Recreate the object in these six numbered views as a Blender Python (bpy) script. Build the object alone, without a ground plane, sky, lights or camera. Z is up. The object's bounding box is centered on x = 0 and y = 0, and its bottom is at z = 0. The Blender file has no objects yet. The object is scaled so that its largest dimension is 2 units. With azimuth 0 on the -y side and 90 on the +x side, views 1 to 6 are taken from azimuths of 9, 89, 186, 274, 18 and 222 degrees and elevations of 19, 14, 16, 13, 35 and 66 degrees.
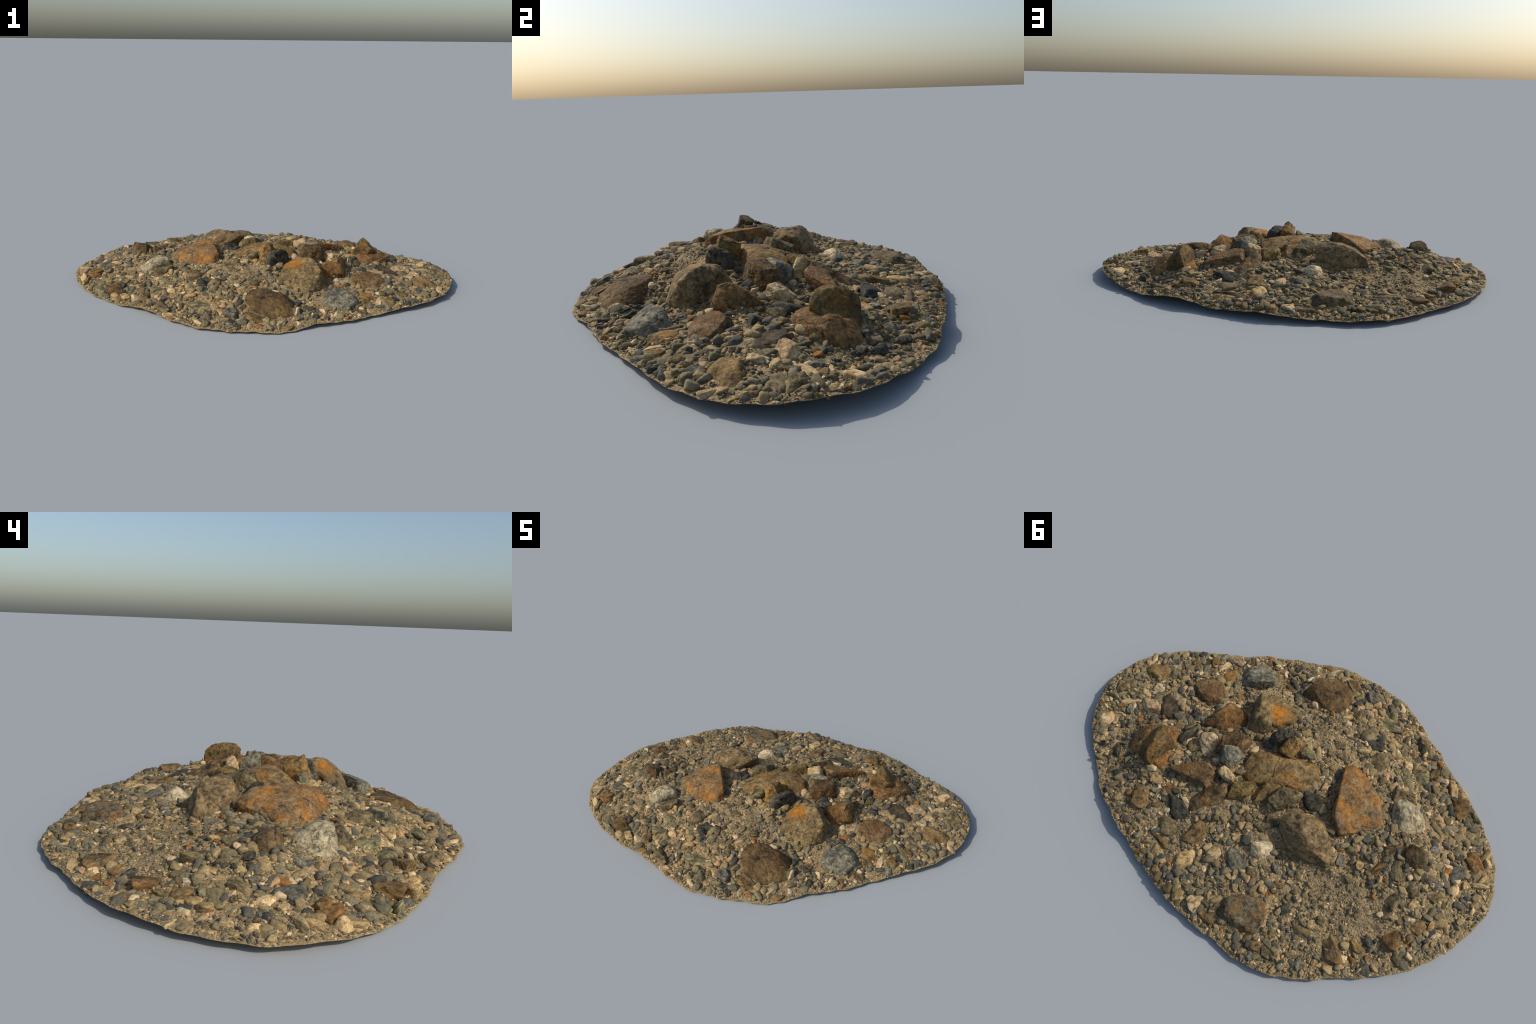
"""A low mound of gravel with angular field stones on it, modelled part by part.

gravel_mound (empty)
  gravel_bed   thin sheet of gritty soil whose height is a smooth surface through a rim and a few spot heights
  rock         large stones: each is a rounded, chipped polyhedron spanned by crown corners and a foot line
  pebble       medium stones: length, width, height and heading of each, plus seeded random ones in between
  gravel       many thousand small angular chips, joined ("stuff")
"""
import math
import bpy
import numpy as np

rng = np.random.default_rng(20)

# ------------------------------------------------------------------ measurements
# rim of the mound every 7.5 degrees counted from +x: radius and height of the edge
RIM_RADIUS = [
    .998, 1.002, .975, .927, .873, .832, .783, .749, .716, .704, .696, .696,
    .697, .713, .722, .757, .790, .807, .822, .838, .868, .907, .944, .966,
    .990, 1.002, .968, .920, .864, .806, .755, .733, .715, .718, .725, .712,
    .705, .704, .705, .686, .683, .690, .711, .733, .770, .832, .910, .963]
RIM_HEIGHT = [
    .038, .045, .041, .034, .016, .024, .038, .045, .030, .025, .030, .038,
    .030, .023, .020, .020, .024, .020, .023, .020, .025, .027, .030, .024,
    .022, .024, .022, .008, .006, .006, .016, .026, .010, .015, .010, .011,
    .009, .008, .004, .006, .020, .016, .014, .010, .018, .023, .026, .032]

# spot heights of the bare gravel between the stones
SPOT_HEIGHTS = [
    (-.393, .201, .092), (-.296, .323, .075), (.000, .314, .100), (-.414, -.340, .082), (-.490, -.420, .036), (-.316, -.258, .115),
    (-.192, -.551, .045), (-.790, .140, .056), (.559, -.298, .038), (-.023, .617, .040), (.187, .622, .045), (-.035, -.620, .036),
    (-.670, -.388, .032), (-.835, -.066, .062), (-.797, -.126, .072), (.830, -.085, .055), (.830, -.170, .048), (.720, .070, .055),
    (.880, .200, .045), (.450, .440, .065), (.290, .375, .075), (.120, .534, .062), (.030, .440, .082), (-.210, .546, .062),
    (-.600, .430, .032), (-.736, .400, .016), (-.500, .360, .050), (-.430, .530, .042), (-.300, .420, .056), (-.370, .300, .070),
    (.449, -.370, .025), (.113, -.493, .060), (-.660, -.050, .138), (-.570, -.030, .135), (-.600, .090, .118), (-.470, .080, .118),
    (-.740, -.050, .100), (-.520, -.200, .085), (-.580, -.120, .112), (.400, .070, .088), (.570, -.150, .070), (.100, -.050, .135),
    (-.100, -.200, .152), (.200, .100, .125), (-.100, .150, .120), (.550, .200, .075), (.700, .220, .038), (.270, -.400, .026),
    (-.040, -.300, .128), (-.200, -.370, .116), (.000, -.420, .094), (-.637, .149, .100), (-.700, .270, .050), (-.350, -.520, .030),
    (.300, -.500, .026)]

# patches of fine grit: centre and reach
FINE_PATCHES = [(-0.45, 0.3, 0.2, 0.14), (-0.6, 0.22, 0.12, 0.1), (-0.02, -0.33, 0.1, 0.1), (0.33, -0.36, 0.06, 0.08), (0.2, 0.5, 0.1, 0.1)]

# large stones: (material, edge sharpness, crown corners (x, y, z), foot line (x, y))
# medium stones: (material, x, y, top z, length, width, heading in degrees)
ROCKS = [
    ('rust_orange', 16,
     [(-.185, -.207, .192), (-.283, .017, .203), (-.345, .059, .167), (-.416, -.021, .152), (-.454, -.084, .152), (-.389, -.142, .172), (-.237, -.118, .197)],
     [(-.266, .029), (-.342, .055), (-.423, -.024), (-.459, -.097), (-.374, -.201), (-.267, -.245), (-.182, -.242), (-.189, -.167)]),
    ('umber', 16,
     [(-.121, .118, .205), (-.154, .113, .215), (-.142, .116, .215), (-.251, .080, .200), (-.318, .108, .180), (-.299, .196, .200), (-.391, .187, .140), (-.259, .168, .210), (-.126, .158, .195), (-.164, .199, .165), (-.219, .226, .150), (-.281, .226, .145)],
     [(-.128, .192), (-.207, .242), (-.284, .242), (-.403, .189), (-.383, .143), (-.327, .082), (-.257, .036), (-.236, .095), (-.180, .224)]),
    ('lichen_cream', 4,
     [(-.437, -.224, .155), (-.491, -.160, .148), (-.487, -.248, .155), (-.530, -.241, .135), (-.555, -.225, .135), (-.597, -.208, .105), (-.546, -.136, .100), (-.486, -.132, .115), (-.464, -.188, .158), (-.514, -.174, .160)],
     [(-.467, -.126), (-.528, -.106), (-.572, -.131), (-.618, -.211), (-.556, -.275), (-.621, -.193), (-.528, -.235), (-.448, -.158), (-.433, -.201)]),
    ('grey_brown', 14,
     [(-.484, -.300, .118), (-.410, -.266, .140), (-.502, -.271, .120), (-.425, -.238, .130)],
     [(-.540, -.224), (-.482, -.316), (-.417, -.264), (-.434, -.183), (-.422, -.217)]),
    ('ochre_orange', 11,
     [(.333, -.262, .170), (.140, -.308, .130), (.209, -.140, .172), (.280, -.137, .172), (.290, -.200, .195), (.197, -.229, .180), (.153, -.229, .155), (.252, -.314, .110), (.135, -.265, .105), (.152, -.213, .160), (.310, -.308, .095), (.351, -.237, .115)],
     [(.117, -.270), (.154, -.333), (.259, -.339), (.347, -.276), (.357, -.201), (.199, -.098), (.134, -.241), (.129, -.305), (.274, -.072)]),
    ('ochre_brown', 12,
     [(.438, -.151, .115), (.416, -.089, .170), (.432, -.042, .140), (.314, -.120, .120), (.400, -.133, .166), (.387, -.019, .120), (.452, .000, .115)],
     [(.458, -.110), (.359, -.114), (.297, -.061), (.452, .022), (.382, -.008), (.297, -.127), (.320, -.169)]),
    ('olive_blue', 16,
     [(.588, .140, .158), (.497, .168, .150), (.522, .304, .145), (.565, .160, .182), (.520, .190, .180), (.545, .245, .186), (.525, .290, .165)],
     [(.663, .264), (.590, .305), (.502, .305), (.488, .222), (.510, .154), (.481, .192), (.596, .219), (.670, .270)]),
    ('ochre_brown', 15,
     [(.541, .085, .105), (.494, .178, .115), (.475, .229, .110), (.630, .206, .125), (.624, .271, .100), (.492, .300, .100), (.530, .125, .085), (.674, .181, .105)],
     [(.670, .269), (.593, .310), (.488, .312), (.446, .253), (.530, .081), (.484, .171), (.521, .109), (.576, .084), (.641, .175), (.701, .199), (.701, .287)]),
    ('rust_brown', 18,
     [(.237, .175, .172), (.435, .265, .118), (.246, .233, .155), (.298, .148, .168), (.376, .212, .142), (.415, .245, .128), (.283, .246, .125)],
     [(.451, .270), (.341, .263), (.284, .252), (.234, .224), (.232, .163), (.298, .172), (.427, .272), (.227, .249)]),
    ('dark_rust', 16,
     [(.180, .200, .170), (.154, .182, .165), (.213, .247, .150), (.137, .237, .120), (.233, .356, .100)],
     [(.257, .371), (.198, .348), (.135, .286), (.128, .227), (.166, .168), (.260, .233), (.283, .335)]),
    ('ochre_bright', 14,
     [(.162, .008, .182), (.072, -.049, .195), (.010, -.047, .195), (.150, .100, .154), (.093, .107, .164), (-.006, .019, .195), (-.022, -.067, .194), (-.087, -.115, .176), (-.157, -.065, .152), (-.133, -.018, .156), (-.034, .039, .188)],
     [(.156, .104), (.197, -.012), (.096, -.092), (.091, .114), (-.003, -.100), (-.082, -.139), (-.181, -.061), (-.146, -.003), (-.026, .045)]),
    ('ochre', 12,
     [(.027, .067, .175), (-.029, .032, .180), (.027, .165, .150), (-.013, .148, .140)],
     [(.070, .123), (.030, .179), (-.031, .157), (-.039, .030), (.025, .027)]),
    ('grey_brown', 9,
     [(-.134, .028, .173), (-.018, .130, .173), (-.046, .053, .208), (-.112, .024, .203), (-.078, .138, .173)],
     [(-.017, .132), (-.074, .136), (-.124, .062), (-.130, .016), (-.110, .006), (-.024, .035), (-.003, .093)]),
    ('dark_slate', 9,
     [(-.137, .025, .183), (-.168, -.010, .188), (-.204, -.010, .168), (-.221, .018, .148), (-.173, .048, .158)],
     [(-.128, .036), (-.237, .023), (-.200, -.033), (-.145, -.027), (-.172, .062)]),
    ('moss_yellow', 10,
     [(.142, .159, .175), (.082, .105, .175), (.061, .102, .165), (.063, .165, .170), (.129, .222, .140)],
     [(.143, .225), (.069, .184), (.060, .135), (.063, .087), (.167, .144)]),
    ('cream', 12,
     [(.155, .155, .165), (.222, .146, .195), (.159, .132, .175), (.215, .129, .195), (.216, .167, .180)],
     [(.260, .143), (.169, .164), (.162, .128), (.245, .100)]),
    ('dark_brown', 11,
     [(.327, .004, .190), (.215, -.047, .175), (.288, -.022, .200), (.235, -.049, .190), (.205, .026, .200), (.296, .061, .180)],
     [(.210, -.047), (.256, -.053), (.344, .017), (.334, .096), (.341, .045), (.221, -.055), (.214, .030)]),
    ('slate', 12,
     [(.276, .058, .200), (.214, .026, .205), (.188, .045, .180), (.207, .118, .165), (.254, .112, .160)],
     [(.272, .111), (.203, .095), (.198, .033), (.245, -.022), (.337, .042)]),
    ('dark_slate', 12,
     [(.102, -.185, .216), (.157, -.121, .196), (.124, -.158, .221), (.068, -.189, .211), (.110, -.103, .196)],
     [(.024, -.141), (.078, -.153), (.138, -.141), (.159, -.088), (.165, -.096), (.109, -.083), (.055, -.213)]),
    ('brown_olive', 12,
     [(.059, -.063, .210), (.009, -.156, .210), (.065, -.147, .235), (.039, -.151, .250), (.005, -.147, .215), (.014, -.075, .200), (.073, -.065, .215)],
     [(.101, -.081), (.024, -.087), (.020, -.184), (.116, -.170)]),
    ('pale_green', 12,
     [(.005, -.156, .200), (-.048, -.166, .175), (-.033, -.131, .180), (-.002, -.116, .185)],
     [(.004, -.116), (-.052, -.171), (-.031, -.134), (-.061, -.138), (-.003, -.114)]),
    ('cream', 14,
     [(.419, .055, .140), (.379, .024, .150), (.327, .061, .140), (.358, .124, .100), (.408, .084, .130)],
     [(.428, .078), (.352, .131), (.313, .083), (.382, -.000), (.377, .043), (.344, .017)]),
    ('slate', 14,
     [(.522, -.366, .065), (.384, -.406, .070), (.479, -.443, .040), (.471, -.432, .055), (.435, -.308, .095), (.404, -.345, .098), (.356, -.370, .090)],
     [(.464, -.280), (.403, -.314), (.358, -.411), (.365, -.381), (.426, -.444), (.467, -.451), (.534, -.350), (.490, -.271)]),
    ('rust_brown', 12,
     [(.527, -.208, .093), (.527, -.100, .103), (.639, -.134, .093), (.609, -.188, .093), (.483, -.148, .103), (.563, -.100, .113)],
     [(.643, -.102), (.593, -.242), (.527, -.209), (.478, -.146), (.517, -.080), (.608, -.088), (.486, -.161), (.578, -.238), (.659, -.195), (.642, -.120)]),
    ('brown_grey', 10,
     [(.220, -.441, .053), (.020, -.525, .083), (.197, -.533, .058), (.073, -.396, .103), (.168, -.458, .103), (.112, -.560, .078), (.051, -.546, .088), (.028, -.497, .096)],
     [(.218, -.405), (.068, -.397), (-.004, -.428), (.004, -.543), (.069, -.613), (.172, -.610), (.243, -.542)]),
    ('olive', 12,
     [(.103, -.613, .050), (.062, -.637, .050), (.011, -.611, .055), (.035, -.572, .060)],
     [(.128, -.632), (.075, -.669), (.007, -.627), (.031, -.568)]),
    ('ochre_bright', 10,
     [(.584, -.282, .060), (.542, -.348, .050), (.515, -.308, .055), (.526, -.256, .060)],
     [(.587, -.248), (.599, -.321), (.551, -.371), (.517, -.316), (.521, -.249)]),
    ('olive', 8,
     [(.875, -.093, .070), (.824, -.133, .070), (.780, -.110, .072), (.813, -.062, .080), (.891, -.061, .065)],
     [(.931, -.065), (.918, -.114), (.840, -.160), (.771, -.128), (.769, -.088), (.823, -.042), (.882, -.040)]),
    ('grey_brown', 12,
     [(.947, .067, .070), (.907, .061, .072), (.898, .104, .075), (.923, .110, .068)],
     [(.936, .136), (.982, .053), (.899, .020), (.885, .042), (.897, .098)]),
    ('pale_pink', 10,
     [(.771, .073, .085), (.721, .047, .092), (.684, .065, .085), (.733, .097, .085)],
     [(.795, .096), (.800, .052), (.745, .024), (.679, .059), (.692, .088), (.758, .120)]),
    ('blue_rust', 8,
     [(-.147, .550, .086), (-.187, .494, .086), (-.258, .467, .082), (-.295, .497, .080), (-.299, .554, .078), (-.266, .587, .082), (-.182, .590, .088)],
     [(-.107, .591), (-.111, .527), (-.167, .472), (-.253, .432), (-.310, .479), (-.310, .539), (-.327, .583), (-.278, .605), (-.198, .615), (-.143, .622)]),
    ('white_stone', 14,
     [(-.085, .308, .135), (-.116, .306, .142), (-.150, .272, .125), (-.154, .316, .115), (-.140, .338, .110), (-.097, .331, .120)],
     [(-.093, .344), (-.150, .344), (-.167, .310), (-.159, .254), (-.130, .234), (-.175, .275), (-.059, .300)]),
    ('dark_rust', 9,
     [(-.686, -.059, .184), (-.598, -.050, .164), (-.606, -.084, .179), (-.647, -.087, .189), (-.658, -.014, .159), (-.688, -.040, .169), (-.605, -.032, .164)],
     [(-.623, .000), (-.673, -.008), (-.705, -.053), (-.688, -.097), (-.602, -.108), (-.585, -.052)]),
    ('dark_rust', 14,
     [(-.528, -.013, .150), (-.569, -.061, .155), (-.581, -.039, .145), (-.573, -.011, .135), (-.544, .008, .140)],
     [(-.538, .022), (-.585, -.001), (-.590, -.057), (-.566, -.083), (-.513, -.026)]),
    ('umber_flat', 10,
     [(.707, .006, .073), (.705, -.098, .062), (.647, -.044, .070), (.599, .066, .085), (.651, .077, .085)],
     [(.740, .006), (.717, -.111), (.634, -.053), (.586, .076), (.661, .089)]),
]

PEBBLES = [
    ('slate', -.060, .393, .098, .102, .079, 165),
    ('cream', .025, .430, .105, .055, .043, 84),
    ('grey_olive', -.611, .019, .110, .101, .053, 126),
    ('ochre_brown', -.549, .065, .100, .095, .040, 78),
    ('dark_slate', .294, .374, .105, .120, .071, 153),
    ('grey_brown', .281, .464, .078, .106, .065, 165),
    ('olive', .146, .409, .090, .093, .081, 108),
    ('olive', .446, .446, .090, .080, .069, 3),
    ('tan', .107, .528, .080, .090, .082, 33),
    ('cream', -.035, .617, .055, .089, .064, 87),
    ('olive', -.115, .644, .050, .067, .059, 168),
    ('grey_olive', -.084, .607, .052, .054, .029, 6),
    ('slate', -.806, -.132, .090, .073, .061, 72),
    ('cream', -.843, -.069, .073, .042, .040, 150),
    ('cream', -.916, -.159, .060, .067, .021, 30),
    ('cream', -.890, -.255, .060, .045, .033, 126),
    ('grey_brown', -.666, .121, .085, .094, .057, 87),
    ('ochre_brown', -.746, .242, .060, .092, .065, 114),
    ('ochre_bright', -.808, .143, .063, .052, .050, 90),
    ('white_stone', -.765, .138, .072, .033, .032, 84),
    ('tan', -.848, .108, .058, .042, .024, 90),
    ('olive', -.579, .422, .045, .139, .067, 147),
    ('slate', -.594, .435, .050, .053, .036, 21),
    ('dark_slate', -.735, .407, .030, .060, .051, 153),
    ('slate', -.048, -.605, .078, .066, .052, 168),
    ('tan', -.101, -.590, .050, .057, .050, 174),
    ('pale_green', -.192, -.542, .058, .130, .056, 9),
    ('brown_olive', -.671, -.380, .060, .063, .056, 48),
    ('pale_green', -.742, -.406, .040, .051, .026, 147),
    ('grey_brown', -.392, -.537, .058, .087, .038, 144),
    ('pale_green', -.452, -.404, .070, .069, .063, 45),
    ('olive', -.490, -.462, .060, .050, .038, 117),
    ('pale_green', -.429, -.337, .085, .074, .052, 129),
    ('grey_brown', -.334, -.260, .128, .048, .046, 177),
    ('slate', -.185, -.126, .140, .042, .032, 168),
    ('grey_olive', -.150, -.237, .150, .061, .044, 15),
    ('dark_slate', -.208, -.385, .125, .087, .035, 15),
    ('grey_brown', -.283, -.322, .125, .092, .092, 138),
    ('dark_slate', .486, .083, .120, .098, .041, 81),
    ('dark_slate', .534, -.022, .100, .054, .042, 6),
    ('grey_olive', .504, .045, .110, .062, .030, 54),
    ('tan', .440, .323, .085, .072, .050, 18),
    ('ochre_brown', .370, .326, .095, .066, .050, 78),
    ('slate', .417, .369, .085, .039, .030, 75),
    ('cream', .866, .251, .055, .071, .066, 36),
    ('cream', .768, -.026, .070, .060, .050, 39),
    ('slate', .819, -.176, .045, .052, .047, 60),
    ('cream', .618, -.310, .045, .066, .025, 84),
    ('slate', .811, .140, .065, .054, .035, 126),
    ('olive', .853, .156, .060, .038, .034, 84),
    ('cream', .842, .115, .062, .069, .028, 45),
    ('pale_pink', .818, .310, .050, .033, .029, 177),
    ('dark_slate', .716, .329, .060, .061, .032, 114),
    ('grey_olive', .725, -.235, .050, .039, .034, 150),
    ('dark_slate', .698, -.274, .045, .055, .028, 120),
    ('brown_olive', .671, -.307, .050, .047, .037, 147),
    ('dark_slate', .326, -.526, .035, .050, .042, 72),
    ('slate', .266, -.541, .035, .038, .030, 69),
    ('cream', .182, -.630, .035, .044, .022, 60),
    ('cream', -.428, -.478, .060, .029, .027, 168),
    ('cream', -.388, -.386, .085, .040, .021, 144),
    ('tan', -.591, -.458, .040, .063, .022, 141),
    ('slate', -.485, -.098, .100, .046, .035, 54),
    ('olive', .021, .229, .125, .052, .049, 99),
    ('cream', .080, .463, .090, .027, .026, 78),
    ('pale_pink', -.003, .316, .108, .043, .024, 84),
    ('cream', -.097, .231, .115, .038, .020, 144),
    ('cream', -.297, .323, .078, .024, .022, 84),
    ('rust_red', -.396, .202, .096, .024, .017, 174),
    ('slate', -.274, .288, .090, .036, .036, 96),
    ('slate', -.230, .385, .080, .061, .041, 12),
    ('tan', -.079, .464, .085, .039, .022, 159),
    ('cream', -.104, .453, .085, .029, .018, 75),
    ('ochre_bright', .178, .628, .055, .045, .036, 174),
    ('rust_red', .153, .578, .070, .013, .010, 168),
    ('olive', .246, .526, .065, .114, .027, 171),
    ('tan', .240, .571, .060, .057, .037, 123),
    ('slate', .067, .582, .065, .040, .034, 171),
    ('tan', -.085, .579, .060, .032, .029, 102),
    ('grey_olive', -.396, .596, .045, .058, .043, 6),
    ('grey_olive', -.451, .454, .050, .082, .044, 3),
    ('slate', -.351, .649, .040, .046, .035, 168),
    ('tan', -.454, .631, .028, .040, .033, 78),
    ('tan', -.586, .506, .033, .029, .026, 168),
    ('olive', -.658, .359, .048, .060, .030, 168),
    ('dark_slate', -.687, .312, .050, .051, .031, 171),
    ('cream', -.929, .014, .050, .033, .022, 69),
    ('cream', -.943, -.052, .050, .048, .019, 96),
    ('cream', -.931, .150, .035, .042, .020, 144),
    ('white_stone', -.895, -.093, .050, .019, .017, 69),
    ('cream', -.863, -.115, .065, .026, .020, 144),
    ('slate', -.855, .207, .040, .027, .022, 81),
    ('tan', -.893, .164, .040, .024, .016, 90),
    ('dark_slate', -.564, .124, .085, .042, .027, 81),
    ('brown_olive', -.831, -.208, .070, .047, .043, 147),
    ('cream', -.697, -.268, .070, .031, .022, 162),
    ('tan', -.681, -.229, .075, .059, .031, 168),
    ('tan', -.874, -.281, .040, .073, .026, 102),
    ('ochre_brown', -.838, -.223, .060, .085, .062, 147),
    ('tan', -.907, -.178, .055, .070, .026, 78),
    ('slate', -.726, -.437, .030, .063, .030, 135),
    ('tan', -.634, -.458, .045, .055, .041, 159),
    ('tan', -.597, -.456, .045, .078, .036, 141),
    ('brown_olive', -.668, -.396, .060, .083, .069, 150),
    ('cream', -.413, -.511, .060, .038, .030, 69),
    ('grey_olive', -.428, -.428, .068, .062, .040, 54),
    ('pale_green', -.405, -.364, .085, .073, .048, 144),
    ('cream', -.381, -.414, .075, .046, .043, 105),
    ('grey_olive', -.376, -.561, .045, .089, .042, 147),
    ('cream', -.353, -.622, .030, .052, .042, 24),
    ('ochre_bright', -.318, -.641, .020, .030, .020, 144),
    ('dark_slate', -.197, -.614, .040, .030, .027, 138),
    ('tan', -.108, -.570, .045, .047, .046, 150),
    ('grey_olive', -.251, -.658, .020, .060, .025, 141),
    ('pale_pink', -.113, -.652, .030, .035, .027, 156),
    ('olive', .052, -.602, .035, .097, .040, 168),
    ('cream', .177, -.618, .030, .041, .039, 147),
    ('olive', .218, -.656, .020, .060, .034, 6),
    ('dark_slate', -.221, -.381, .110, .073, .064, 72),
    ('slate', .821, -.174, .045, .064, .047, 138),
    ('grey_olive', .644, -.242, .045, .059, .054, 63),
    ('olive', .726, -.227, .040, .075, .041, 129),
    ('cream', .628, -.309, .030, .049, .031, 72),
    ('slate', .663, -.353, .025, .061, .041, 78),
    ('cream', .579, -.395, .020, .033, .021, 42),
    ('grey_olive', .537, -.421, .018, .054, .025, 126),
    ('tan', .673, -.288, .035, .058, .018, 60),
    ('cream', .446, -.166, .060, .038, .031, 60),
    ('ochre_bright', .711, -.338, .020, .022, .022, 57),
    ('tan', .791, -.215, .035, .032, .023, 60),
    ('cream', .919, -.135, .045, .065, .030, 117),
    ('grey_olive', .753, -.119, .055, .039, .027, 54),
    ('white_stone', .767, -.018, .070, .067, .044, 54),
    ('grey_brown', .916, .046, .065, .076, .072, 48),
    ('tan', .352, -.563, .012, .027, .023, 51),
    ('tan', .212, -.570, .025, .032, .023, 63),
]


# ------------------------------------------------------------------ numeric helpers
def closed_spline(values, angle):
    """Catmull-Rom through values spread evenly over the full turn."""
    v = np.asarray(values)
    n = len(v)
    s = (np.asarray(angle) / (2 * np.pi)) % 1.0 * n
    k = np.floor(s).astype(int)
    t = s - k
    a, b, c, d = (v[(k + i) % n] for i in (-1, 0, 1, 2))
    return b + .5 * t * (c - a + t * (2 * a - 5 * b + 4 * c - d + t * (3 * (b - c) + d - a)))


class ThinPlate:
    """Smooth height surface through scattered spot heights."""

    def __init__(self, points, stiffness=1e-4):
        p = np.array(points, float)
        self.c = p[:, :2]
        n = len(p)
        k = self.kernel(self.c) + stiffness * np.eye(n)
        q = np.c_[np.ones(n), self.c]
        self.w = np.linalg.solve(np.block([[k, q], [q.T, np.zeros((3, 3))]]), np.r_[p[:, 2], 0, 0, 0])

    def kernel(self, x):
        d = ((x[:, None] - self.c[None]) ** 2).sum(2)
        return d * np.log(d + 1e-12) * .5

    def __call__(self, x, y):
        x = np.asarray(x, float)
        q = np.c_[x.ravel(), np.asarray(y, float).ravel()]
        out = np.empty(len(q))
        for i in range(0, len(q), 20000):
            j = q[i:i + 20000]
            out[i:i + 20000] = np.c_[self.kernel(j), np.ones(len(j)), j] @ self.w
        return out.reshape(x.shape)


def lattice(ix, iy, iz, seed):
    h = (ix * 374761393 + iy * 668265263 + iz * 2147483647 + seed * 1274126177) & 0xffffffff
    h = ((h ^ (h >> 13)) * 1274126177) & 0xffffffff
    h = ((h ^ (h >> 16)) * 2246822519) & 0xffffffff
    return ((h ^ (h >> 15)) & 0xffffff) / float(0xffffff) * 2 - 1


def noise(p, seed=0):
    """Smooth value noise in -1..1 at the points p (n, 3)."""
    i = np.floor(p).astype(np.int64)
    f = p - i
    f = f * f * f * (f * (f * 6 - 15) + 10)
    out = 0
    for dx in (0, 1):
        for dy in (0, 1):
            for dz in (0, 1):
                w = (f[:, 0] if dx else 1 - f[:, 0]) * (f[:, 1] if dy else 1 - f[:, 1]) * (f[:, 2] if dz else 1 - f[:, 2])
                out = out + w * lattice(i[:, 0] + dx, i[:, 1] + dy, i[:, 2] + dz, seed)
    return out


def fractal(p, octaves, seed=0, gain=.5):
    total, amp = 0, 1.0
    for o in range(octaves):
        total = total + amp * noise(p * 2.0 ** o + o * 7.3, seed + o)
        amp *= gain
    return total


def icosphere(level):
    t = (1 + 5 ** .5) / 2
    v = [(-1, t, 0), (1, t, 0), (-1, -t, 0), (1, -t, 0), (0, -1, t), (0, 1, t), (0, -1, -t), (0, 1, -t), (t, 0, -1), (t, 0, 1), (-t, 0, -1), (-t, 0, 1)]
    f = [(0, 11, 5), (0, 5, 1), (0, 1, 7), (0, 7, 10), (0, 10, 11), (1, 5, 9), (5, 11, 4), (11, 10, 2), (10, 7, 6), (7, 1, 8),
         (3, 9, 4), (3, 4, 2), (3, 2, 6), (3, 6, 8), (3, 8, 9), (4, 9, 5), (2, 4, 11), (6, 2, 10), (8, 6, 7), (9, 8, 1)]
    v = [np.array(q, float) / np.linalg.norm(q) for q in v]
    for _ in range(level):
        mid, g = {}, []

        def between(a, b):
            key = (min(a, b), max(a, b))
            if key not in mid:
                m = v[a] + v[b]
                mid[key] = len(v)
                v.append(m / np.linalg.norm(m))
            return mid[key]

        for a, b, c in f:
            x, y, z = between(a, b), between(b, c), between(c, a)
            g += [(a, x, z), (b, y, x), (c, z, y), (x, y, z)]
        f = g
    return np.array(v), np.array(f)


SPHERE = {n: icosphere(n) for n in (2, 3, 4, 5)}


def hull_planes(points):
    """Outward normals and offsets of the convex hull faces of a few points."""
    import bmesh
    bm = bmesh.new()
    for p in points:
        bm.verts.new(p)
    bmesh.ops.convex_hull(bm, input=bm.verts)
    bm.normal_update()
    planes = []
    for f in bm.faces:
        if f.calc_area() > 1e-6:
            n = np.array(f.normal)
            planes.append((n, float(n @ np.array(f.verts[0].co))))
    bm.free()
    centre = np.mean(points, 0)
    fixed = []
    for n, d in planes:
        if n @ centre > d:
            n, d = -n, -d
        fixed.append((n, d))
    return fixed


def polyhedron_radius(directions, planes, sharpness):
    """Distance from the origin to a convex polyhedron with rounded edges; planes are (normal, offset > 0)."""
    s = 0
    for n, d in planes:
        s = s + np.maximum(directions @ n / max(d, 1e-3), 0) ** sharpness
    return s ** (-1 / sharpness)


def make_mesh(name, verts, faces, material, smooth=True):
    me = bpy.data.meshes.new(name)
    verts = np.ascontiguousarray(verts, np.float32)
    faces = np.ascontiguousarray(faces, np.int32)
    n, k = faces.shape
    me.vertices.add(len(verts))
    me.vertices.foreach_set("co", verts.ravel())
    me.loops.add(n * k)
    me.loops.foreach_set("vertex_index", faces.ravel())
    me.polygons.add(n)
    me.polygons.foreach_set("loop_start", np.arange(0, n * k, k, dtype=np.int32))
    me.polygons.foreach_set("use_smooth", np.full(n, smooth))
    me.update(calc_edges=True)
    me.validate()
    me.materials.append(material)
    return me


# ------------------------------------------------------------------ materials
def material_base(name, roughness=.85):
    m = bpy.data.materials.new(name)
    m.use_nodes = True
    nt = m.node_tree
    bsdf = nt.nodes["Principled BSDF"]
    bsdf.inputs["Roughness"].default_value = roughness
    bsdf.inputs["Specular IOR Level"].default_value = .25
    return m, nt, bsdf


def add(nt, kind, **values):
    n = nt.nodes.new(kind)
    for k, v in values.items():
        if k in n.inputs.keys():
            n.inputs[k].default_value = v
        else:
            setattr(n, k, v)
    return n


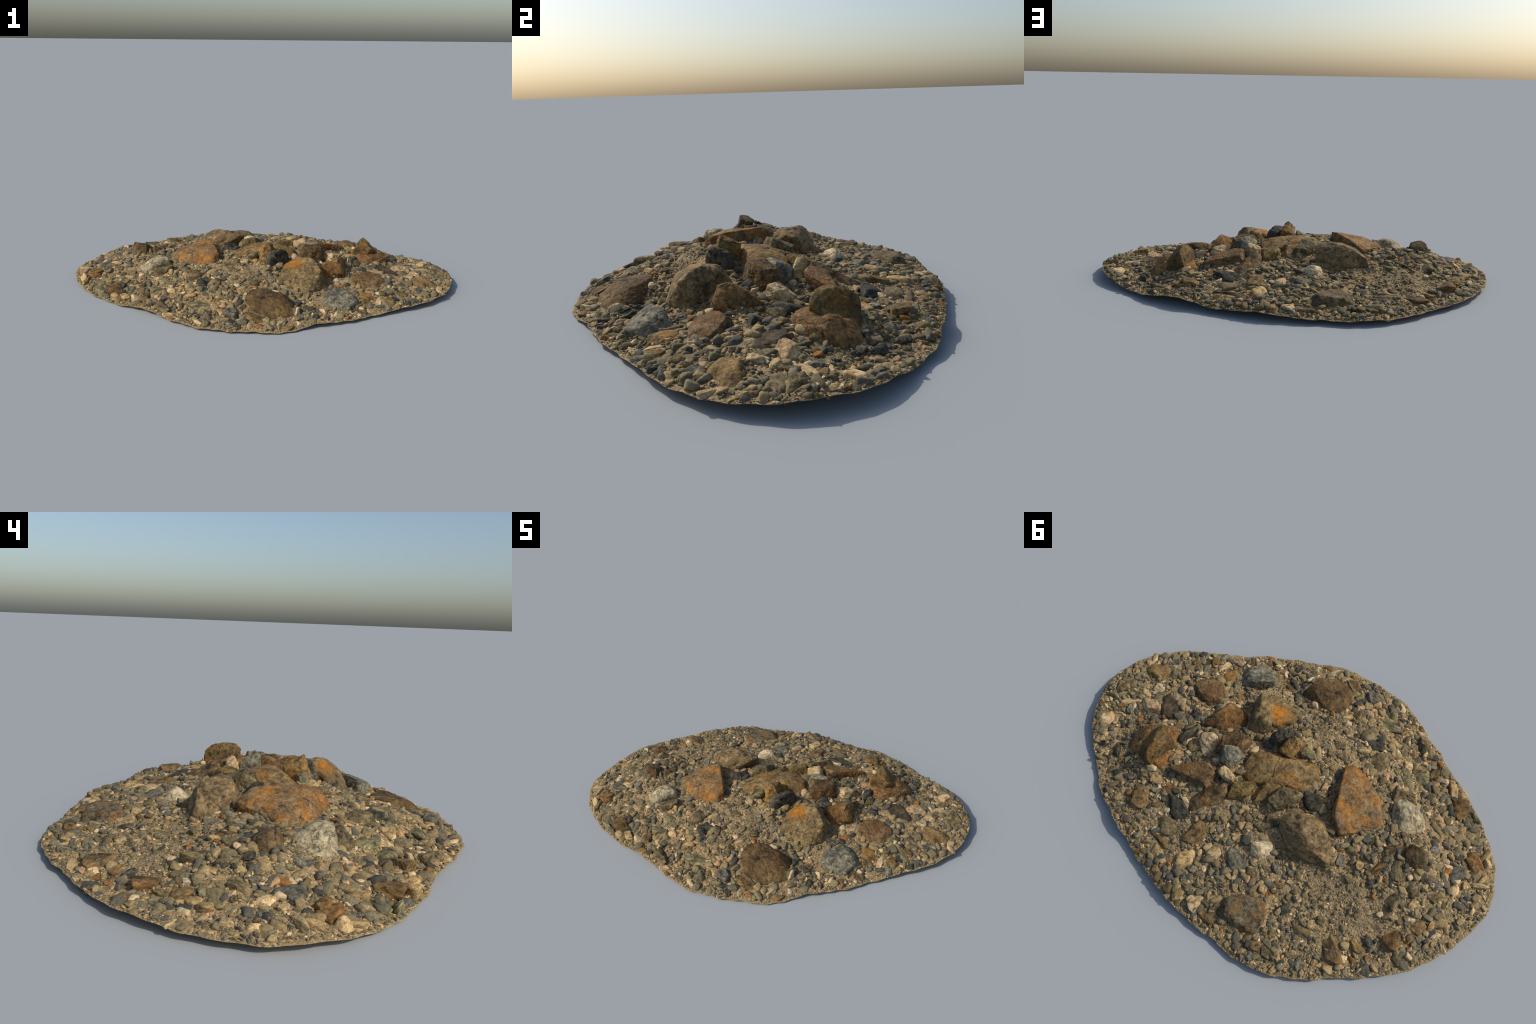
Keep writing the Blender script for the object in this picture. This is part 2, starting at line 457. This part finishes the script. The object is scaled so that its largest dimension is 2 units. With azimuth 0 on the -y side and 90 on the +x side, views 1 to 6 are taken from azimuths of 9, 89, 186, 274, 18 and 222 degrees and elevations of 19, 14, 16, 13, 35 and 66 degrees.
def ramp(nt, factor, stops, interpolation="LINEAR"):
    r = nt.nodes.new("ShaderNodeValToRGB")
    e = r.color_ramp.elements
    r.color_ramp.interpolation = interpolation
    while len(e) < len(stops):
        e.new(.5)
    for el, (pos, col) in zip(e, stops):
        el.position = pos
        el.color = (*col, 1)
    nt.links.new(factor, r.inputs[0])
    return r.outputs[0]


def mix(nt, factor, a, b, mode="MIX"):
    n = nt.nodes.new("ShaderNodeMix")
    n.data_type = "RGBA"
    n.blend_type = mode
    for socket, value in ((n.inputs[0], factor), (n.inputs[6], a), (n.inputs[7], b)):
        if hasattr(value, "is_linked"):
            nt.links.new(value, socket)
        elif isinstance(value, tuple):
            socket.default_value = (*value, 1)
        else:
            socket.default_value = value
    return n.outputs[2]


def noise_node(nt, vector, scale, detail=5, rough=.6, distortion=0):
    n = add(nt, "ShaderNodeTexNoise", Scale=scale, Detail=detail, Roughness=rough, Distortion=distortion)
    nt.links.new(vector, n.inputs["Vector"])
    return n.outputs["Fac"]


def offset_coords(nt):
    """Object coordinates moved by a random amount per object, so that stones sharing a shape differ."""
    tc = nt.nodes.new("ShaderNodeTexCoord")
    info = nt.nodes.new("ShaderNodeObjectInfo")
    sc = add(nt, "ShaderNodeVectorMath", operation="SCALE")
    sc.inputs[0].default_value = (13.1, 7.7, 19.3)
    nt.links.new(info.outputs["Random"], sc.inputs["Scale"])
    ad = add(nt, "ShaderNodeVectorMath", operation="ADD")
    nt.links.new(tc.outputs["Object"], ad.inputs[0])
    nt.links.new(sc.outputs[0], ad.inputs[1])
    return ad.outputs[0], info.outputs["Random"]


# palette: dark vein, body, light grain, stain colour, share of stain (0..1)
PALETTE = {
    "rust_orange": ((.045, .040, .028), (.175, .118, .058), (.285, .205, .112), (.320, .138, .030), .50),
    "ochre_orange": ((.050, .037, .018), (.175, .122, .055), (.280, .205, .105), (.200, .120, .042), .26),
    "ochre_bright": ((.048, .036, .020), (.205, .138, .060), (.310, .222, .112), (.300, .145, .032), .40),
    "ochre": ((.050, .038, .020), (.200, .138, .058), (.310, .220, .108), (.310, .150, .032), .42),
    "ochre_brown": ((.045, .029, .013), (.170, .101, .042), (.292, .178, .076), (.245, .109, .029), .40),
    "umber": ((.040, .028, .015), (.150, .103, .050), (.245, .175, .095), (.115, .078, .036), .35),
    "umber_flat": ((.030, .022, .014), (.072, .052, .030), (.130, .096, .056), (.055, .038, .022), .40),
    "dark_brown": ((.029, .020, .011), (.109, .068, .032), (.206, .131, .061), (.138, .066, .019), .35),
    "dark_rust": ((.031, .024, .014), (.125, .086, .042), (.220, .150, .072), (.200, .094, .028), .35),
    "rust_brown": ((.037, .026, .014), (.138, .088, .042), (.235, .152, .078), (.175, .084, .028), .42),
    "rust_red": ((.25, .07, .03), (.42, .13, .05), (.5, .2, .09), (.45, .1, .03), .5),
    "olive_blue": ((.037, .028, .014), (.121, .081, .034), (.209, .140, .061), (.172, .084, .021), .40),
    "blue_rust": ((.029, .026, .018), (.097, .080, .048), (.182, .141, .080), (.221, .097, .024), .35),
    "brown_grey": ((.035, .024, .011), (.117, .077, .033), (.209, .137, .060), (.152, .080, .028), .35),
    "brown_olive": ((.044, .029, .012), (.170, .106, .042), (.292, .182, .076), (.221, .106, .025), .40),
    "grey_brown": ((.039, .032, .018), (.146, .111, .056), (.274, .210, .106), (.123, .086, .037), .30),
    "grey_olive": ((.040, .033, .019), (.144, .110, .055), (.271, .206, .103), (.118, .087, .035), .30),
    "olive": ((.046, .031, .014), (.178, .115, .050), (.297, .196, .087), (.142, .093, .034), .35),
    "moss_yellow": ((.042, .031, .013), (.173, .118, .044), (.289, .195, .072), (.116, .088, .036), .35),
    "slate": ((.038, .035, .024), (.130, .119, .085), (.260, .235, .168), (.102, .090, .058), .30),
    "dark_slate": ((.015, .014, .011), (.046, .044, .032), (.126, .114, .079), (.063, .053, .030), .30),
    "pale_green": ((.062, .055, .030), (.196, .170, .089), (.336, .288, .148), (.157, .129, .057), .30),
    "lichen_cream": ((.085, .072, .045), (.33, .275, .17), (.47, .40, .26), (.20, .165, .095), .28),
    "cream": ((.208, .150, .077), (.541, .390, .207), (.686, .530, .315), (.437, .285, .131), .40),
    "tan": ((.106, .074, .036), (.350, .240, .111), (.509, .365, .183), (.286, .190, .081), .40),
    "pale_pink": ((.113, .090, .055), (.443, .280, .145), (.577, .420, .246), (.288, .215, .119), .40),
    "white_stone": ((.160, .127, .079), (.460, .377, .242), (.620, .524, .361), (.320, .255, .145), .35),
}
# bright lichen-orange spot on a rock: material -> (x, y, z, reach, colour)
SPOTS = {"ochre_orange": (.19, -.225, .17, .062, (.43, .155, .016))}


def stone_material(name, spec, scale, spot=None):
    dark, body, light, stain, share = spec
    m, nt, bsdf = material_base(name)
    vec, rnd = offset_coords(nt)
    mott = noise_node(nt, vec, scale, 8, .74, .5)
    col = ramp(nt, mott, [(.38, dark), (.485, body), (.61, light)])
    patch = noise_node(nt, vec, scale * .4, 8, .70, .6)
    edge = .5 + (.5 - share) * .42
    mask = ramp(nt, patch, [(edge - .07, (0, 0, 0)), (edge + .09, (.85, .85, .85))])
    stained = ramp(nt, noise_node(nt, vec, scale * 2.2, 5, .7), [(.32, tuple(c * .45 for c in stain)), (.55, stain), (.8, tuple(min(1, c * 1.25) for c in stain))])
    col = mix(nt, mask, col, stained)
    if spot:
        tc = nt.nodes.new("ShaderNodeTexCoord")
        away = add(nt, "ShaderNodeVectorMath", operation="DISTANCE")
        away.inputs[1].default_value = spot[:3]
        nt.links.new(tc.outputs["Object"], away.inputs[0])
        frayed = add(nt, "ShaderNodeMath", operation="MULTIPLY_ADD")
        nt.links.new(patch, frayed.inputs[0])
        frayed.inputs[1].default_value = spot[3] * 1.6
        nt.links.new(away.outputs["Value"], frayed.inputs[2])
        reach = add(nt, "ShaderNodeMapRange")
        nt.links.new(frayed.outputs[0], reach.inputs["Value"])
        for key, value in zip(("From Min", "From Max", "To Min", "To Max"), (spot[3] * 1.25, spot[3] * 1.8, .85, 0)):
            reach.inputs[key].default_value = value
        bright = ramp(nt, noise_node(nt, vec, scale * 1.6, 6, .7), [(.40, (.17, .11, .045)), (.56, spot[4])])
        col = mix(nt, reach.outputs[0], col, bright)
    # broad light and dark areas of the stone
    col = mix(nt, 1.0, col, ramp(nt, noise_node(nt, vec, scale * .22, 3, .6), [(.36, (.66, .66, .68)), (.5, (1, 1, 1)), (.64, (1.25, 1.22, 1.16))]), "MULTIPLY")
    # dark mineral flecks
    fleck = noise_node(nt, vec, scale * 2.6, 6, .75, .4)
    col = mix(nt, 1.0, col, ramp(nt, fleck, [(.36, (.42, .42, .43)), (.47, (1, 1, 1)), (.64, (1.22, 1.2, 1.15))]), "MULTIPLY")
    # fine salt-and-pepper grain of the rock
    grain = noise_node(nt, vec, scale * 7, 3, .7)
    col = mix(nt, 1.0, col, ramp(nt, grain, [(.30, (.55, .56, .58)), (.5, (1, 1, 1)), (.72, (1.0, .98, .94))]), "MULTIPLY")
    # each stone a little lighter or darker
    hsv = nt.nodes.new("ShaderNodeHueSaturation")
    mr = add(nt, "ShaderNodeMapRange")
    mr.inputs["To Min"].default_value, mr.inputs["To Max"].default_value = .92, 1.26
    nt.links.new(rnd, mr.inputs["Value"])
    nt.links.new(mr.outputs[0], hsv.inputs["Value"])
    hsv.inputs["Saturation"].default_value = 1.04
    nt.links.new(col, hsv.inputs["Color"])
    nt.links.new(hsv.outputs[0], bsdf.inputs["Base Color"])
    bump = add(nt, "ShaderNodeBump", Strength=.55, Distance=.004)
    nt.links.new(mott, bump.inputs["Height"])
    nt.links.new(bump.outputs[0], bsdf.inputs["Normal"])
    return m


GRIT = [(0, (.36, .245, .11)), (.16, (.125, .106, .063)), (.25, (.46, .325, .16)), (.36, (.06, .055, .041)), (.42, (.21, .155, .07)),
        (.54, (.16, .136, .083)), (.63, (.60, .44, .24)), (.72, (.088, .077, .05)), (.78, (.28, .20, .092)), (.89, (.15, .12, .064)),
        (.955, (.43, .25, .118)), (.988, (.28, .125, .032))]


# larger gravel: mostly olive, grey and brown, few pale ones
COBBLE = [(0, (.17, .138, .074)), (.17, (.125, .11, .072)), (.30, (.24, .18, .085)), (.44, (.058, .054, .041)), (.50, (.20, .165, .096)),
          (.63, (.35, .25, .12)), (.73, (.14, .10, .05)), (.80, (.092, .086, .066)), (.86, (.55, .41, .23)), (.925, (.27, .195, .095)),
          (.965, (.42, .25, .125)), (.985, (.27, .12, .032))]


def gravel_material(name, colours):
    m, nt, bsdf = material_base(name)
    geo = nt.nodes.new("ShaderNodeNewGeometry")
    tc = nt.nodes.new("ShaderNodeTexCoord")
    col = ramp(nt, geo.outputs["Random Per Island"], colours, "CONSTANT")
    n = noise_node(nt, tc.outputs["Object"], 140, 5, .7)
    col = mix(nt, 1.0, col, ramp(nt, n, [(.34, (.5, .5, .5)), (.48, (1, 1, 1)), (.66, (1.35, 1.3, 1.2))]), "MULTIPLY")
    nt.links.new(col, bsdf.inputs["Base Color"])
    bump = add(nt, "ShaderNodeBump", Strength=.4, Distance=.002)
    nt.links.new(n, bump.inputs["Height"])
    nt.links.new(bump.outputs[0], bsdf.inputs["Normal"])
    return m


def bed_material():
    """Gritty soil: grains of 3 to 8 mm, each with a colour of its own, in sandy fines."""
    m, nt, bsdf = material_base("gritty_soil", .95)
    tc = nt.nodes.new("ShaderNodeTexCoord")
    vec = tc.outputs["Object"]
    cells = []
    for scale in (230, 120):
        v = add(nt, "ShaderNodeTexVoronoi", Scale=scale)
        nt.links.new(vec, v.inputs["Vector"])
        sep = nt.nodes.new("ShaderNodeSeparateColor")
        nt.links.new(v.outputs["Color"], sep.inputs[0])
        cells.append((ramp(nt, sep.outputs[0], GRIT, "CONSTANT"), v.outputs["Distance"]))
    pick = ramp(nt, noise_node(nt, vec, 60, 3), [(.48, (0, 0, 0)), (.52, (1, 1, 1))])
    col = mix(nt, pick, cells[0][0], cells[1][0])
    sand = ramp(nt, noise_node(nt, vec, 320, 4, .75), [(.3, (.12, .09, .047)), (.5, (.29, .21, .108)), (.7, (.43, .32, .175))])
    fines = ramp(nt, noise_node(nt, vec, 18, 6, .65), [(.42, (.25, .25, .25)), (.6, (.8, .8, .8))])
    col = mix(nt, fines, col, sand)
    nt.links.new(col, bsdf.inputs["Base Color"])
    bump = add(nt, "ShaderNodeBump", Strength=.7, Distance=.004, invert=True)
    nt.links.new(cells[1][1], bump.inputs["Height"])
    nt.links.new(bump.outputs[0], bsdf.inputs["Normal"])
    return m


# ------------------------------------------------------------------ the thing
thing = bpy.data.objects.new("gravel_mound", None)
thing["label"] = "low oval mound of brown gravel with angular rusty stones"
thing["category"] = "rock pile"
bpy.context.scene.collection.objects.link(thing)


def link(name, mesh, location=(0, 0, 0)):
    ob = bpy.data.objects.new(name, mesh)
    ob.location = location
    ob.parent = thing
    bpy.context.scene.collection.objects.link(ob)
    return ob


turns = np.arange(len(RIM_RADIUS)) * 2 * np.pi / len(RIM_RADIUS)
smooth_bed = ThinPlate([(r * math.cos(t), r * math.sin(t), z) for r, z, t in zip(RIM_RADIUS, RIM_HEIGHT, turns)] + SPOT_HEIGHTS)


def rim_radius(angle):
    wobble = .004 * np.sin(23 * angle + 1) * np.sin(7 * angle) + .002 * np.sin(61 * angle)
    return closed_spline(RIM_RADIUS, angle) + wobble


def rim_gap(x, y):
    """How far inside the edge of the mound a point lies."""
    return rim_radius(np.arctan2(y, x)) - np.hypot(x, y)


def outline(points):
    """Convex outline of a foot line, counter-clockwise."""
    pts = sorted(map(tuple, points))

    def chain(seq):
        out = []
        for p in seq:
            while len(out) > 1 and (out[-1][0] - out[-2][0]) * (p[1] - out[-2][1]) - (out[-1][1] - out[-2][1]) * (p[0] - out[-2][0]) <= 0:
                out.pop()
            out.append(p)
        return out[:-1]

    return np.array(chain(pts) + chain(pts[::-1]))


def distance_outside(poly, x, y):
    """Distance to a convex outline, negative inside."""
    away, inner = np.full(len(x), 9.0), np.full(len(x), -9.0)
    for a, b in zip(poly, np.roll(poly, -1, 0)):
        e = b - a
        ln = np.hypot(*e)
        e = e / ln
        s = np.clip((x - a[0]) * e[0] + (y - a[1]) * e[1], 0, ln)
        away = np.minimum(away, np.hypot(x - a[0] - s * e[0], y - a[1] - s * e[1]))
        inner = np.maximum(inner, (x - a[0]) * e[1] - (y - a[1]) * e[0])
    return np.where(inner < 0, inner, away)


FEET = [outline(foot) for _, _, _, foot in ROCKS]


def banked(x, y):
    """Gravel banked up against the foot of each rock."""
    out = np.zeros(len(x))
    for poly, (_, _, crown, _) in zip(FEET, ROCKS):
        top = np.array(crown)[:, 2].max()
        ground = float(smooth_bed(*np.array(poly).mean(0)))
        near = (np.abs(x - poly[:, 0].mean()) < .3) & (np.abs(y - poly[:, 1].mean()) < .3)
        if near.any():
            d = distance_outside(poly, x[near], y[near])
            out[near] = np.maximum(out[near], .16 * max(top - ground, .02) * np.exp(-np.maximum(d, 0) / .022))
    return out


def bed_height(x, y):
    p = np.c_[x, y, np.zeros(len(x))]
    lumps = .0045 * fractal(p * 22, 3, 5) + .0022 * noise(p * 75, 9)
    inside = np.clip((rim_radius(np.arctan2(y, x)) - np.hypot(x, y)) / .05, .25, 1)
    return np.maximum(smooth_bed(x, y) + banked(x, y) + lumps * inside, .0015)


# --- gravel bed: polar grid, a top sheet and an underside 12 mm below
def build_bed():
    rings, spokes = 190, 660
    rho = np.linspace(0, 1, rings + 1)[1:] ** .8
    ang = np.arange(spokes) * 2 * np.pi / spokes
    rr = rho[:, None] * rim_radius(ang)[None]
    x, y = (rr * np.cos(ang)).ravel(), (rr * np.sin(ang)).ravel()
    x, y = np.r_[0, x], np.r_[0, y]
    top = np.c_[x, y, bed_height(x, y)]
    low = top.copy()
    inset = 1 - .004
    low[:, :2] *= inset
    thick = .0025 + .012 * np.clip((1 - np.r_[0, np.repeat(rho, spokes)]) / .12, 0, 1)
    low[:, 2] = np.maximum(top[:, 2] - thick, 0)
    verts = np.r_[top, low]
    n = len(top)
    i, j = np.meshgrid(np.arange(rings - 1), np.arange(spokes), indexing="ij")
    a = 1 + i * spokes + j
    b = 1 + i * spokes + (j + 1) % spokes
    quads = np.stack([a, a + spokes, b + spokes, b], -1).reshape(-1, 4)
    tris = np.r_[quads[:, [0, 1, 2]], quads[:, [0, 2, 3]]]
    s = np.arange(spokes)
    fan = np.c_[np.zeros(spokes, int), 1 + s, 1 + (s + 1) % spokes]
    tris = np.r_[tris, fan]
    o = 1 + (rings - 1) * spokes
    e0, e1 = o + s, o + (s + 1) % spokes
    wall = np.r_[np.c_[e0, e0 + n, e1], np.c_[e1, e0 + n, e1 + n]]
    link("gravel_bed", make_mesh("gravel_bed", verts, np.r_[tris, tris[:, ::-1] + n, wall], bed_material()))


build_bed()


# --- large rocks
STONE = {k: stone_material(k + "_rock", v, 42) for k, v in PALETTE.items()}
PEBBLE_STONE = {k: stone_material(k + "_pebble", v, 1.5) for k, v in PALETTE.items()}


def build_rock(k, material, sharpness, crown, foot):
    r = np.random.default_rng(500 + k)
    crown = np.array(crown)
    foot = np.array(foot)
    ground = smooth_bed(foot[:, 0], foot[:, 1])
    base = np.c_[foot, np.maximum(ground - .004, .003)]
    mid = base[:, :2].mean(0)
    depth = np.clip(.3 * rim_gap(foot[:, 0], foot[:, 1]), .003, .030)
    sunk = np.c_[mid + (foot - mid) * .92, np.maximum(ground - depth, .002)]
    pts = np.r_[crown, base, sunk]
    centre = np.array([*(.5 * crown[:, :2].mean(0) + .5 * mid), .35 * crown[:, 2].max() + .65 * ground.mean()])
    half = np.ptp(pts, 0) / 2
    q = (pts - centre) / half
    planes = [(n, o * 1.03) for n, o in hull_planes(q)]
    size = float(np.mean(half))
    d, faces = SPHERE[5 if size > .055 else 4]
    sharpness = sharpness * 3.6
    # chipped corners
    radius = polyhedron_radius(d, planes, sharpness)
    for _ in range(6 if sharpness > 20 else 0):
        n = r.normal(size=3)
        n[2] = abs(n[2]) * .8
        n /= np.linalg.norm(n)
        reach = (d * radius[:, None] @ n).max()
        planes.append((n, reach * r.uniform(.86, .97)))
    radius = polyhedron_radius(d, planes, sharpness)
    p = d * radius[:, None] * half
    out = d * half
    out /= np.linalg.norm(out, axis=1)[:, None]
    w = p + centre
    # broad dents, then layered ridges, then grain
    relief = .03 * size * noise(w * (.9 / size), 40 + k) + .022 * size * fractal(w * (2.2 / size), 2, 80 + k)
    ridge = 1 - np.abs(fractal(w * (2.6 / size) * np.array([1, 1, 1.6]), 3, 11 + k))
    crack = np.exp(-(fractal(w * (1.3 / size), 2, 200 + k) / .05) ** 2)
    relief += .03 * size * (ridge - .7) - .028 * size * crack + .0016 * fractal(w * 85, 2, 3)
    p = p + out * relief[:, None]
    rise = p[:, 2] > 0
    p[rise, 2] *= (crown[:, 2].max() - centre[2]) / p[:, 2].max()
    p[:, 2] = np.maximum(p[:, 2], .002 - centre[2])
    look = STONE[material]
    if material in SPOTS:
        x, y, z, reach, colour = SPOTS[material]
        look = stone_material("spotted_rock", PALETTE[material], 42, (x - centre[0], y - centre[1], z - centre[2], reach, colour))
    link("rock", make_mesh("rock", p, faces, look), centre)


for k, (material, sharpness, crown, foot) in enumerate(ROCKS):
    build_rock(k, material, sharpness, crown, foot)


# --- shapes shared by pebbles and gravel chips: unit stones
def unit_stone(level, seed, sharpness, cuts, rough):
    r = np.random.default_rng(seed)
    d, faces = SPHERE[level]
    planes = []
    for i in range(cuts):
        n = r.normal(size=3)
        n /= np.linalg.norm(n)
        planes.append((n, r.uniform(.62, .95)))
    for ax in np.r_[np.eye(3), -np.eye(3)]:
        planes.append((ax, .95))
    p = d * polyhedron_radius(d, planes, sharpness)[:, None]
    p *= (1 + rough * fractal(p * 1.7, 3, seed))[:, None]
    p -= (p.max(0) + p.min(0)) / 2
    return p / (np.ptp(p, 0) / 2), faces


taken = []          # (x, y, radius) of stones already placed
for _, _, crown, foot in ROCKS:
    f = np.array(foot)
    c = f.mean(0)
    taken.append((*c, .80 * np.hypot(*(f - c).T).mean()))

SHAPES = {}


def pebble(material, x, y, top, length, width, heading, shape, tilt=0.0):
    key = (material, shape)
    if key not in SHAPES:
        p, f = unit_stone(3, 900 + shape, 14 + shape % 4 * 5, 8 + shape % 5, .07)
        SHAPES[key] = make_mesh("pebble", p, f, PEBBLE_STONE[material])
    ground = float(smooth_bed(x, y))
    height = max(.62 * width, (top - ground) * 1.5, .012)
    gap = float(rim_gap(np.array([x]), np.array([y]))[0]) - length * .4
    height = min(height, top - .001, top - ground + .008 + max(gap, 0) * .5)
    ob = link("pebble", SHAPES[key], (x, y, top - height / 2))
    ob.scale = (length / 2, width / 2, height / 2)
    tilt = min(tilt, .1) if top < .03 else tilt
    ob.rotation_euler = (tilt, tilt * .7, math.radians(heading))


for k, (material, x, y, top, length, width, heading) in enumerate(PEBBLES):
    over = math.hypot(x, y) + .45 * length - float(rim_radius(np.array([math.atan2(y, x)]))[0])
    if over > 0:        # no stone reaches past the cut edge of the mound
        x, y = x - over * x / math.hypot(x, y), y - over * y / math.hypot(x, y)
    pebble(material, x, y, max(top, float(smooth_bed(x, y)) + .25 * width), length * 1.14, width * 1.14, heading, k % 12)
    taken.append((x, y, .45 * (length + width) / 2 * 1.1))

COMMON = ["slate", "grey_olive", "tan", "dark_slate", "grey_brown", "cream", "olive", "pale_green", "brown_olive", "white_stone", "pale_pink", "ochre_brown"]
SHARE = np.array([.16, .17, .15, .10, .13, .08, .09, .05, .03, .01, .02, .01])


def inside_rim(x, y, margin):
    return np.hypot(x, y) + margin < rim_radius(np.arctan2(y, x))


def fine_area(x, y):
    """1 where the mound is covered by fine grit instead of coarse gravel."""
    s = 0
    for cx, cy, rx, ry in FINE_PATCHES:
        s = s + np.exp(-((x - cx) / rx) ** 2 - ((y - cy) / ry) ** 2)
    return np.clip(s, 0, 1)


placed = 0
while placed < 300 - len(PEBBLES):
    x, y = rng.uniform(-1, 1), rng.uniform(-.72, .72)
    length = .028 + .030 * rng.random() ** 1.5
    if not inside_rim(x, y, length * .55) or rng.random() < .85 * fine_area(x, y):
        continue
    t = np.array(taken)
    if (np.hypot(t[:, 0] - x, t[:, 1] - y) < t[:, 2] + length * .42).any():
        continue
    width = length * rng.uniform(.6, .95)
    pebble(str(rng.choice(COMMON, p=SHARE)), x, y, float(smooth_bed(x, y)) + width * rng.uniform(.2, .42), length, width, rng.uniform(0, 180), int(rng.integers(12)), rng.uniform(-.25, .25))
    taken.append((x, y, length * .42))
    placed += 1


# --- gravel: small angular chips in one mesh, coarse ones and fine ones
def splinter(seed, corners):
    """Convex chip through a few random corners, as unit verts and triangles."""
    import bmesh
    r = np.random.default_rng(seed)
    bm = bmesh.new()
    for p in r.normal(size=(corners, 3)):
        bm.verts.new(p / np.linalg.norm(p) * r.uniform(.8, 1.1))
    hull = bmesh.ops.convex_hull(bm, input=bm.verts)
    bmesh.ops.delete(bm, geom=[g for g in hull["geom_interior"] if isinstance(g, bmesh.types.BMVert)], context="VERTS")
    bmesh.ops.triangulate(bm, faces=bm.faces)
    bm.verts.index_update()
    v = np.array([q.co[:] for q in bm.verts])
    f = np.array([[q.index for q in g.verts] for g in bm.faces])
    bm.free()
    v -= (v.max(0) + v.min(0)) / 2
    return v / (np.ptp(v, 0) / 2), f


def scatter(count, sizes, power, shapes, shade_smooth, sink, avoid_fine, look):
    n = count * 4
    x, y = rng.uniform(-1.0, 1.0, n), rng.uniform(-.72, .72, n)
    fine = fine_area(x, y)
    d = sizes[0] + (sizes[1] - sizes[0]) * rng.random(n) ** power * (1 - .6 * fine)
    drift = .5 + .9 * fractal(np.c_[x, y, np.full(n, 3.0)] * 9, 2, 31)
    keep = inside_rim(x, y, d * .62) & (rng.random(n) > avoid_fine * fine) & (rng.random(n) < .45 + .55 * drift)
    t = np.array(taken[len(ROCKS):])
    for i in range(0, n, 20000):
        s = slice(i, i + 20000)
        keep[s] &= ~(np.hypot(x[s, None] - t[:, 0], y[s, None] - t[:, 1]) < t[:, 2] * .85).any(1)
    for poly in FEET:
        keep &= distance_outside(poly, x, y) > -.006
    x, y, d = x[keep][:count], y[keep][:count], d[keep][:count]
    z = bed_height(x, y)
    low = np.maximum(z - .002 - .5 * np.maximum(rim_gap(x, y) - d * .6, 0), .001)
    verts, faces, total = [], [], 0
    for i in range(len(x)):
        p, f = shapes[i % len(shapes)]
        a, w, h = rng.uniform(0, 2 * np.pi), rng.uniform(.5, 1), rng.uniform(.4, .8)
        q = p * (np.array([1.1, w, h]) * d[i] / 2)
        tx, ty = rng.uniform(-.4, .4, 2)
        q = q @ np.array([[1, 0, -tx], [0, 1, -ty], [tx, ty, 1]]).T
        c, s = math.cos(a), math.sin(a)
        q = np.c_[q[:, 0] * c - q[:, 1] * s + x[i], q[:, 0] * s + q[:, 1] * c + y[i], np.maximum(q[:, 2] + z[i] + d[i] * rng.uniform(*sink), low[i])]
        verts.append(q)
        faces.append(f + total)
        total += len(q)
    ob = link("gravel", make_mesh("gravel", np.concatenate(verts), np.concatenate(faces), look, shade_smooth))
    ob["kind"] = "stuff"


CHIPS, STONES = gravel_material("gravel_chips", GRIT), gravel_material("gravel_stones", COBBLE)
scatter(3000, (.015, .046), 2.2, [unit_stone(2, 300 + i, 20, 8, .07) for i in range(24)], True, (-.10, .10), .85, STONES)
scatter(4800, (.009, .018), 1.4, [splinter(600 + i, 13) for i in range(40)], False, (-.08, .13), .5, CHIPS)
scatter(13000, (.0042, .009), 1.4, [splinter(700 + i, 10) for i in range(40)], False, (-.05, .18), 0, CHIPS)
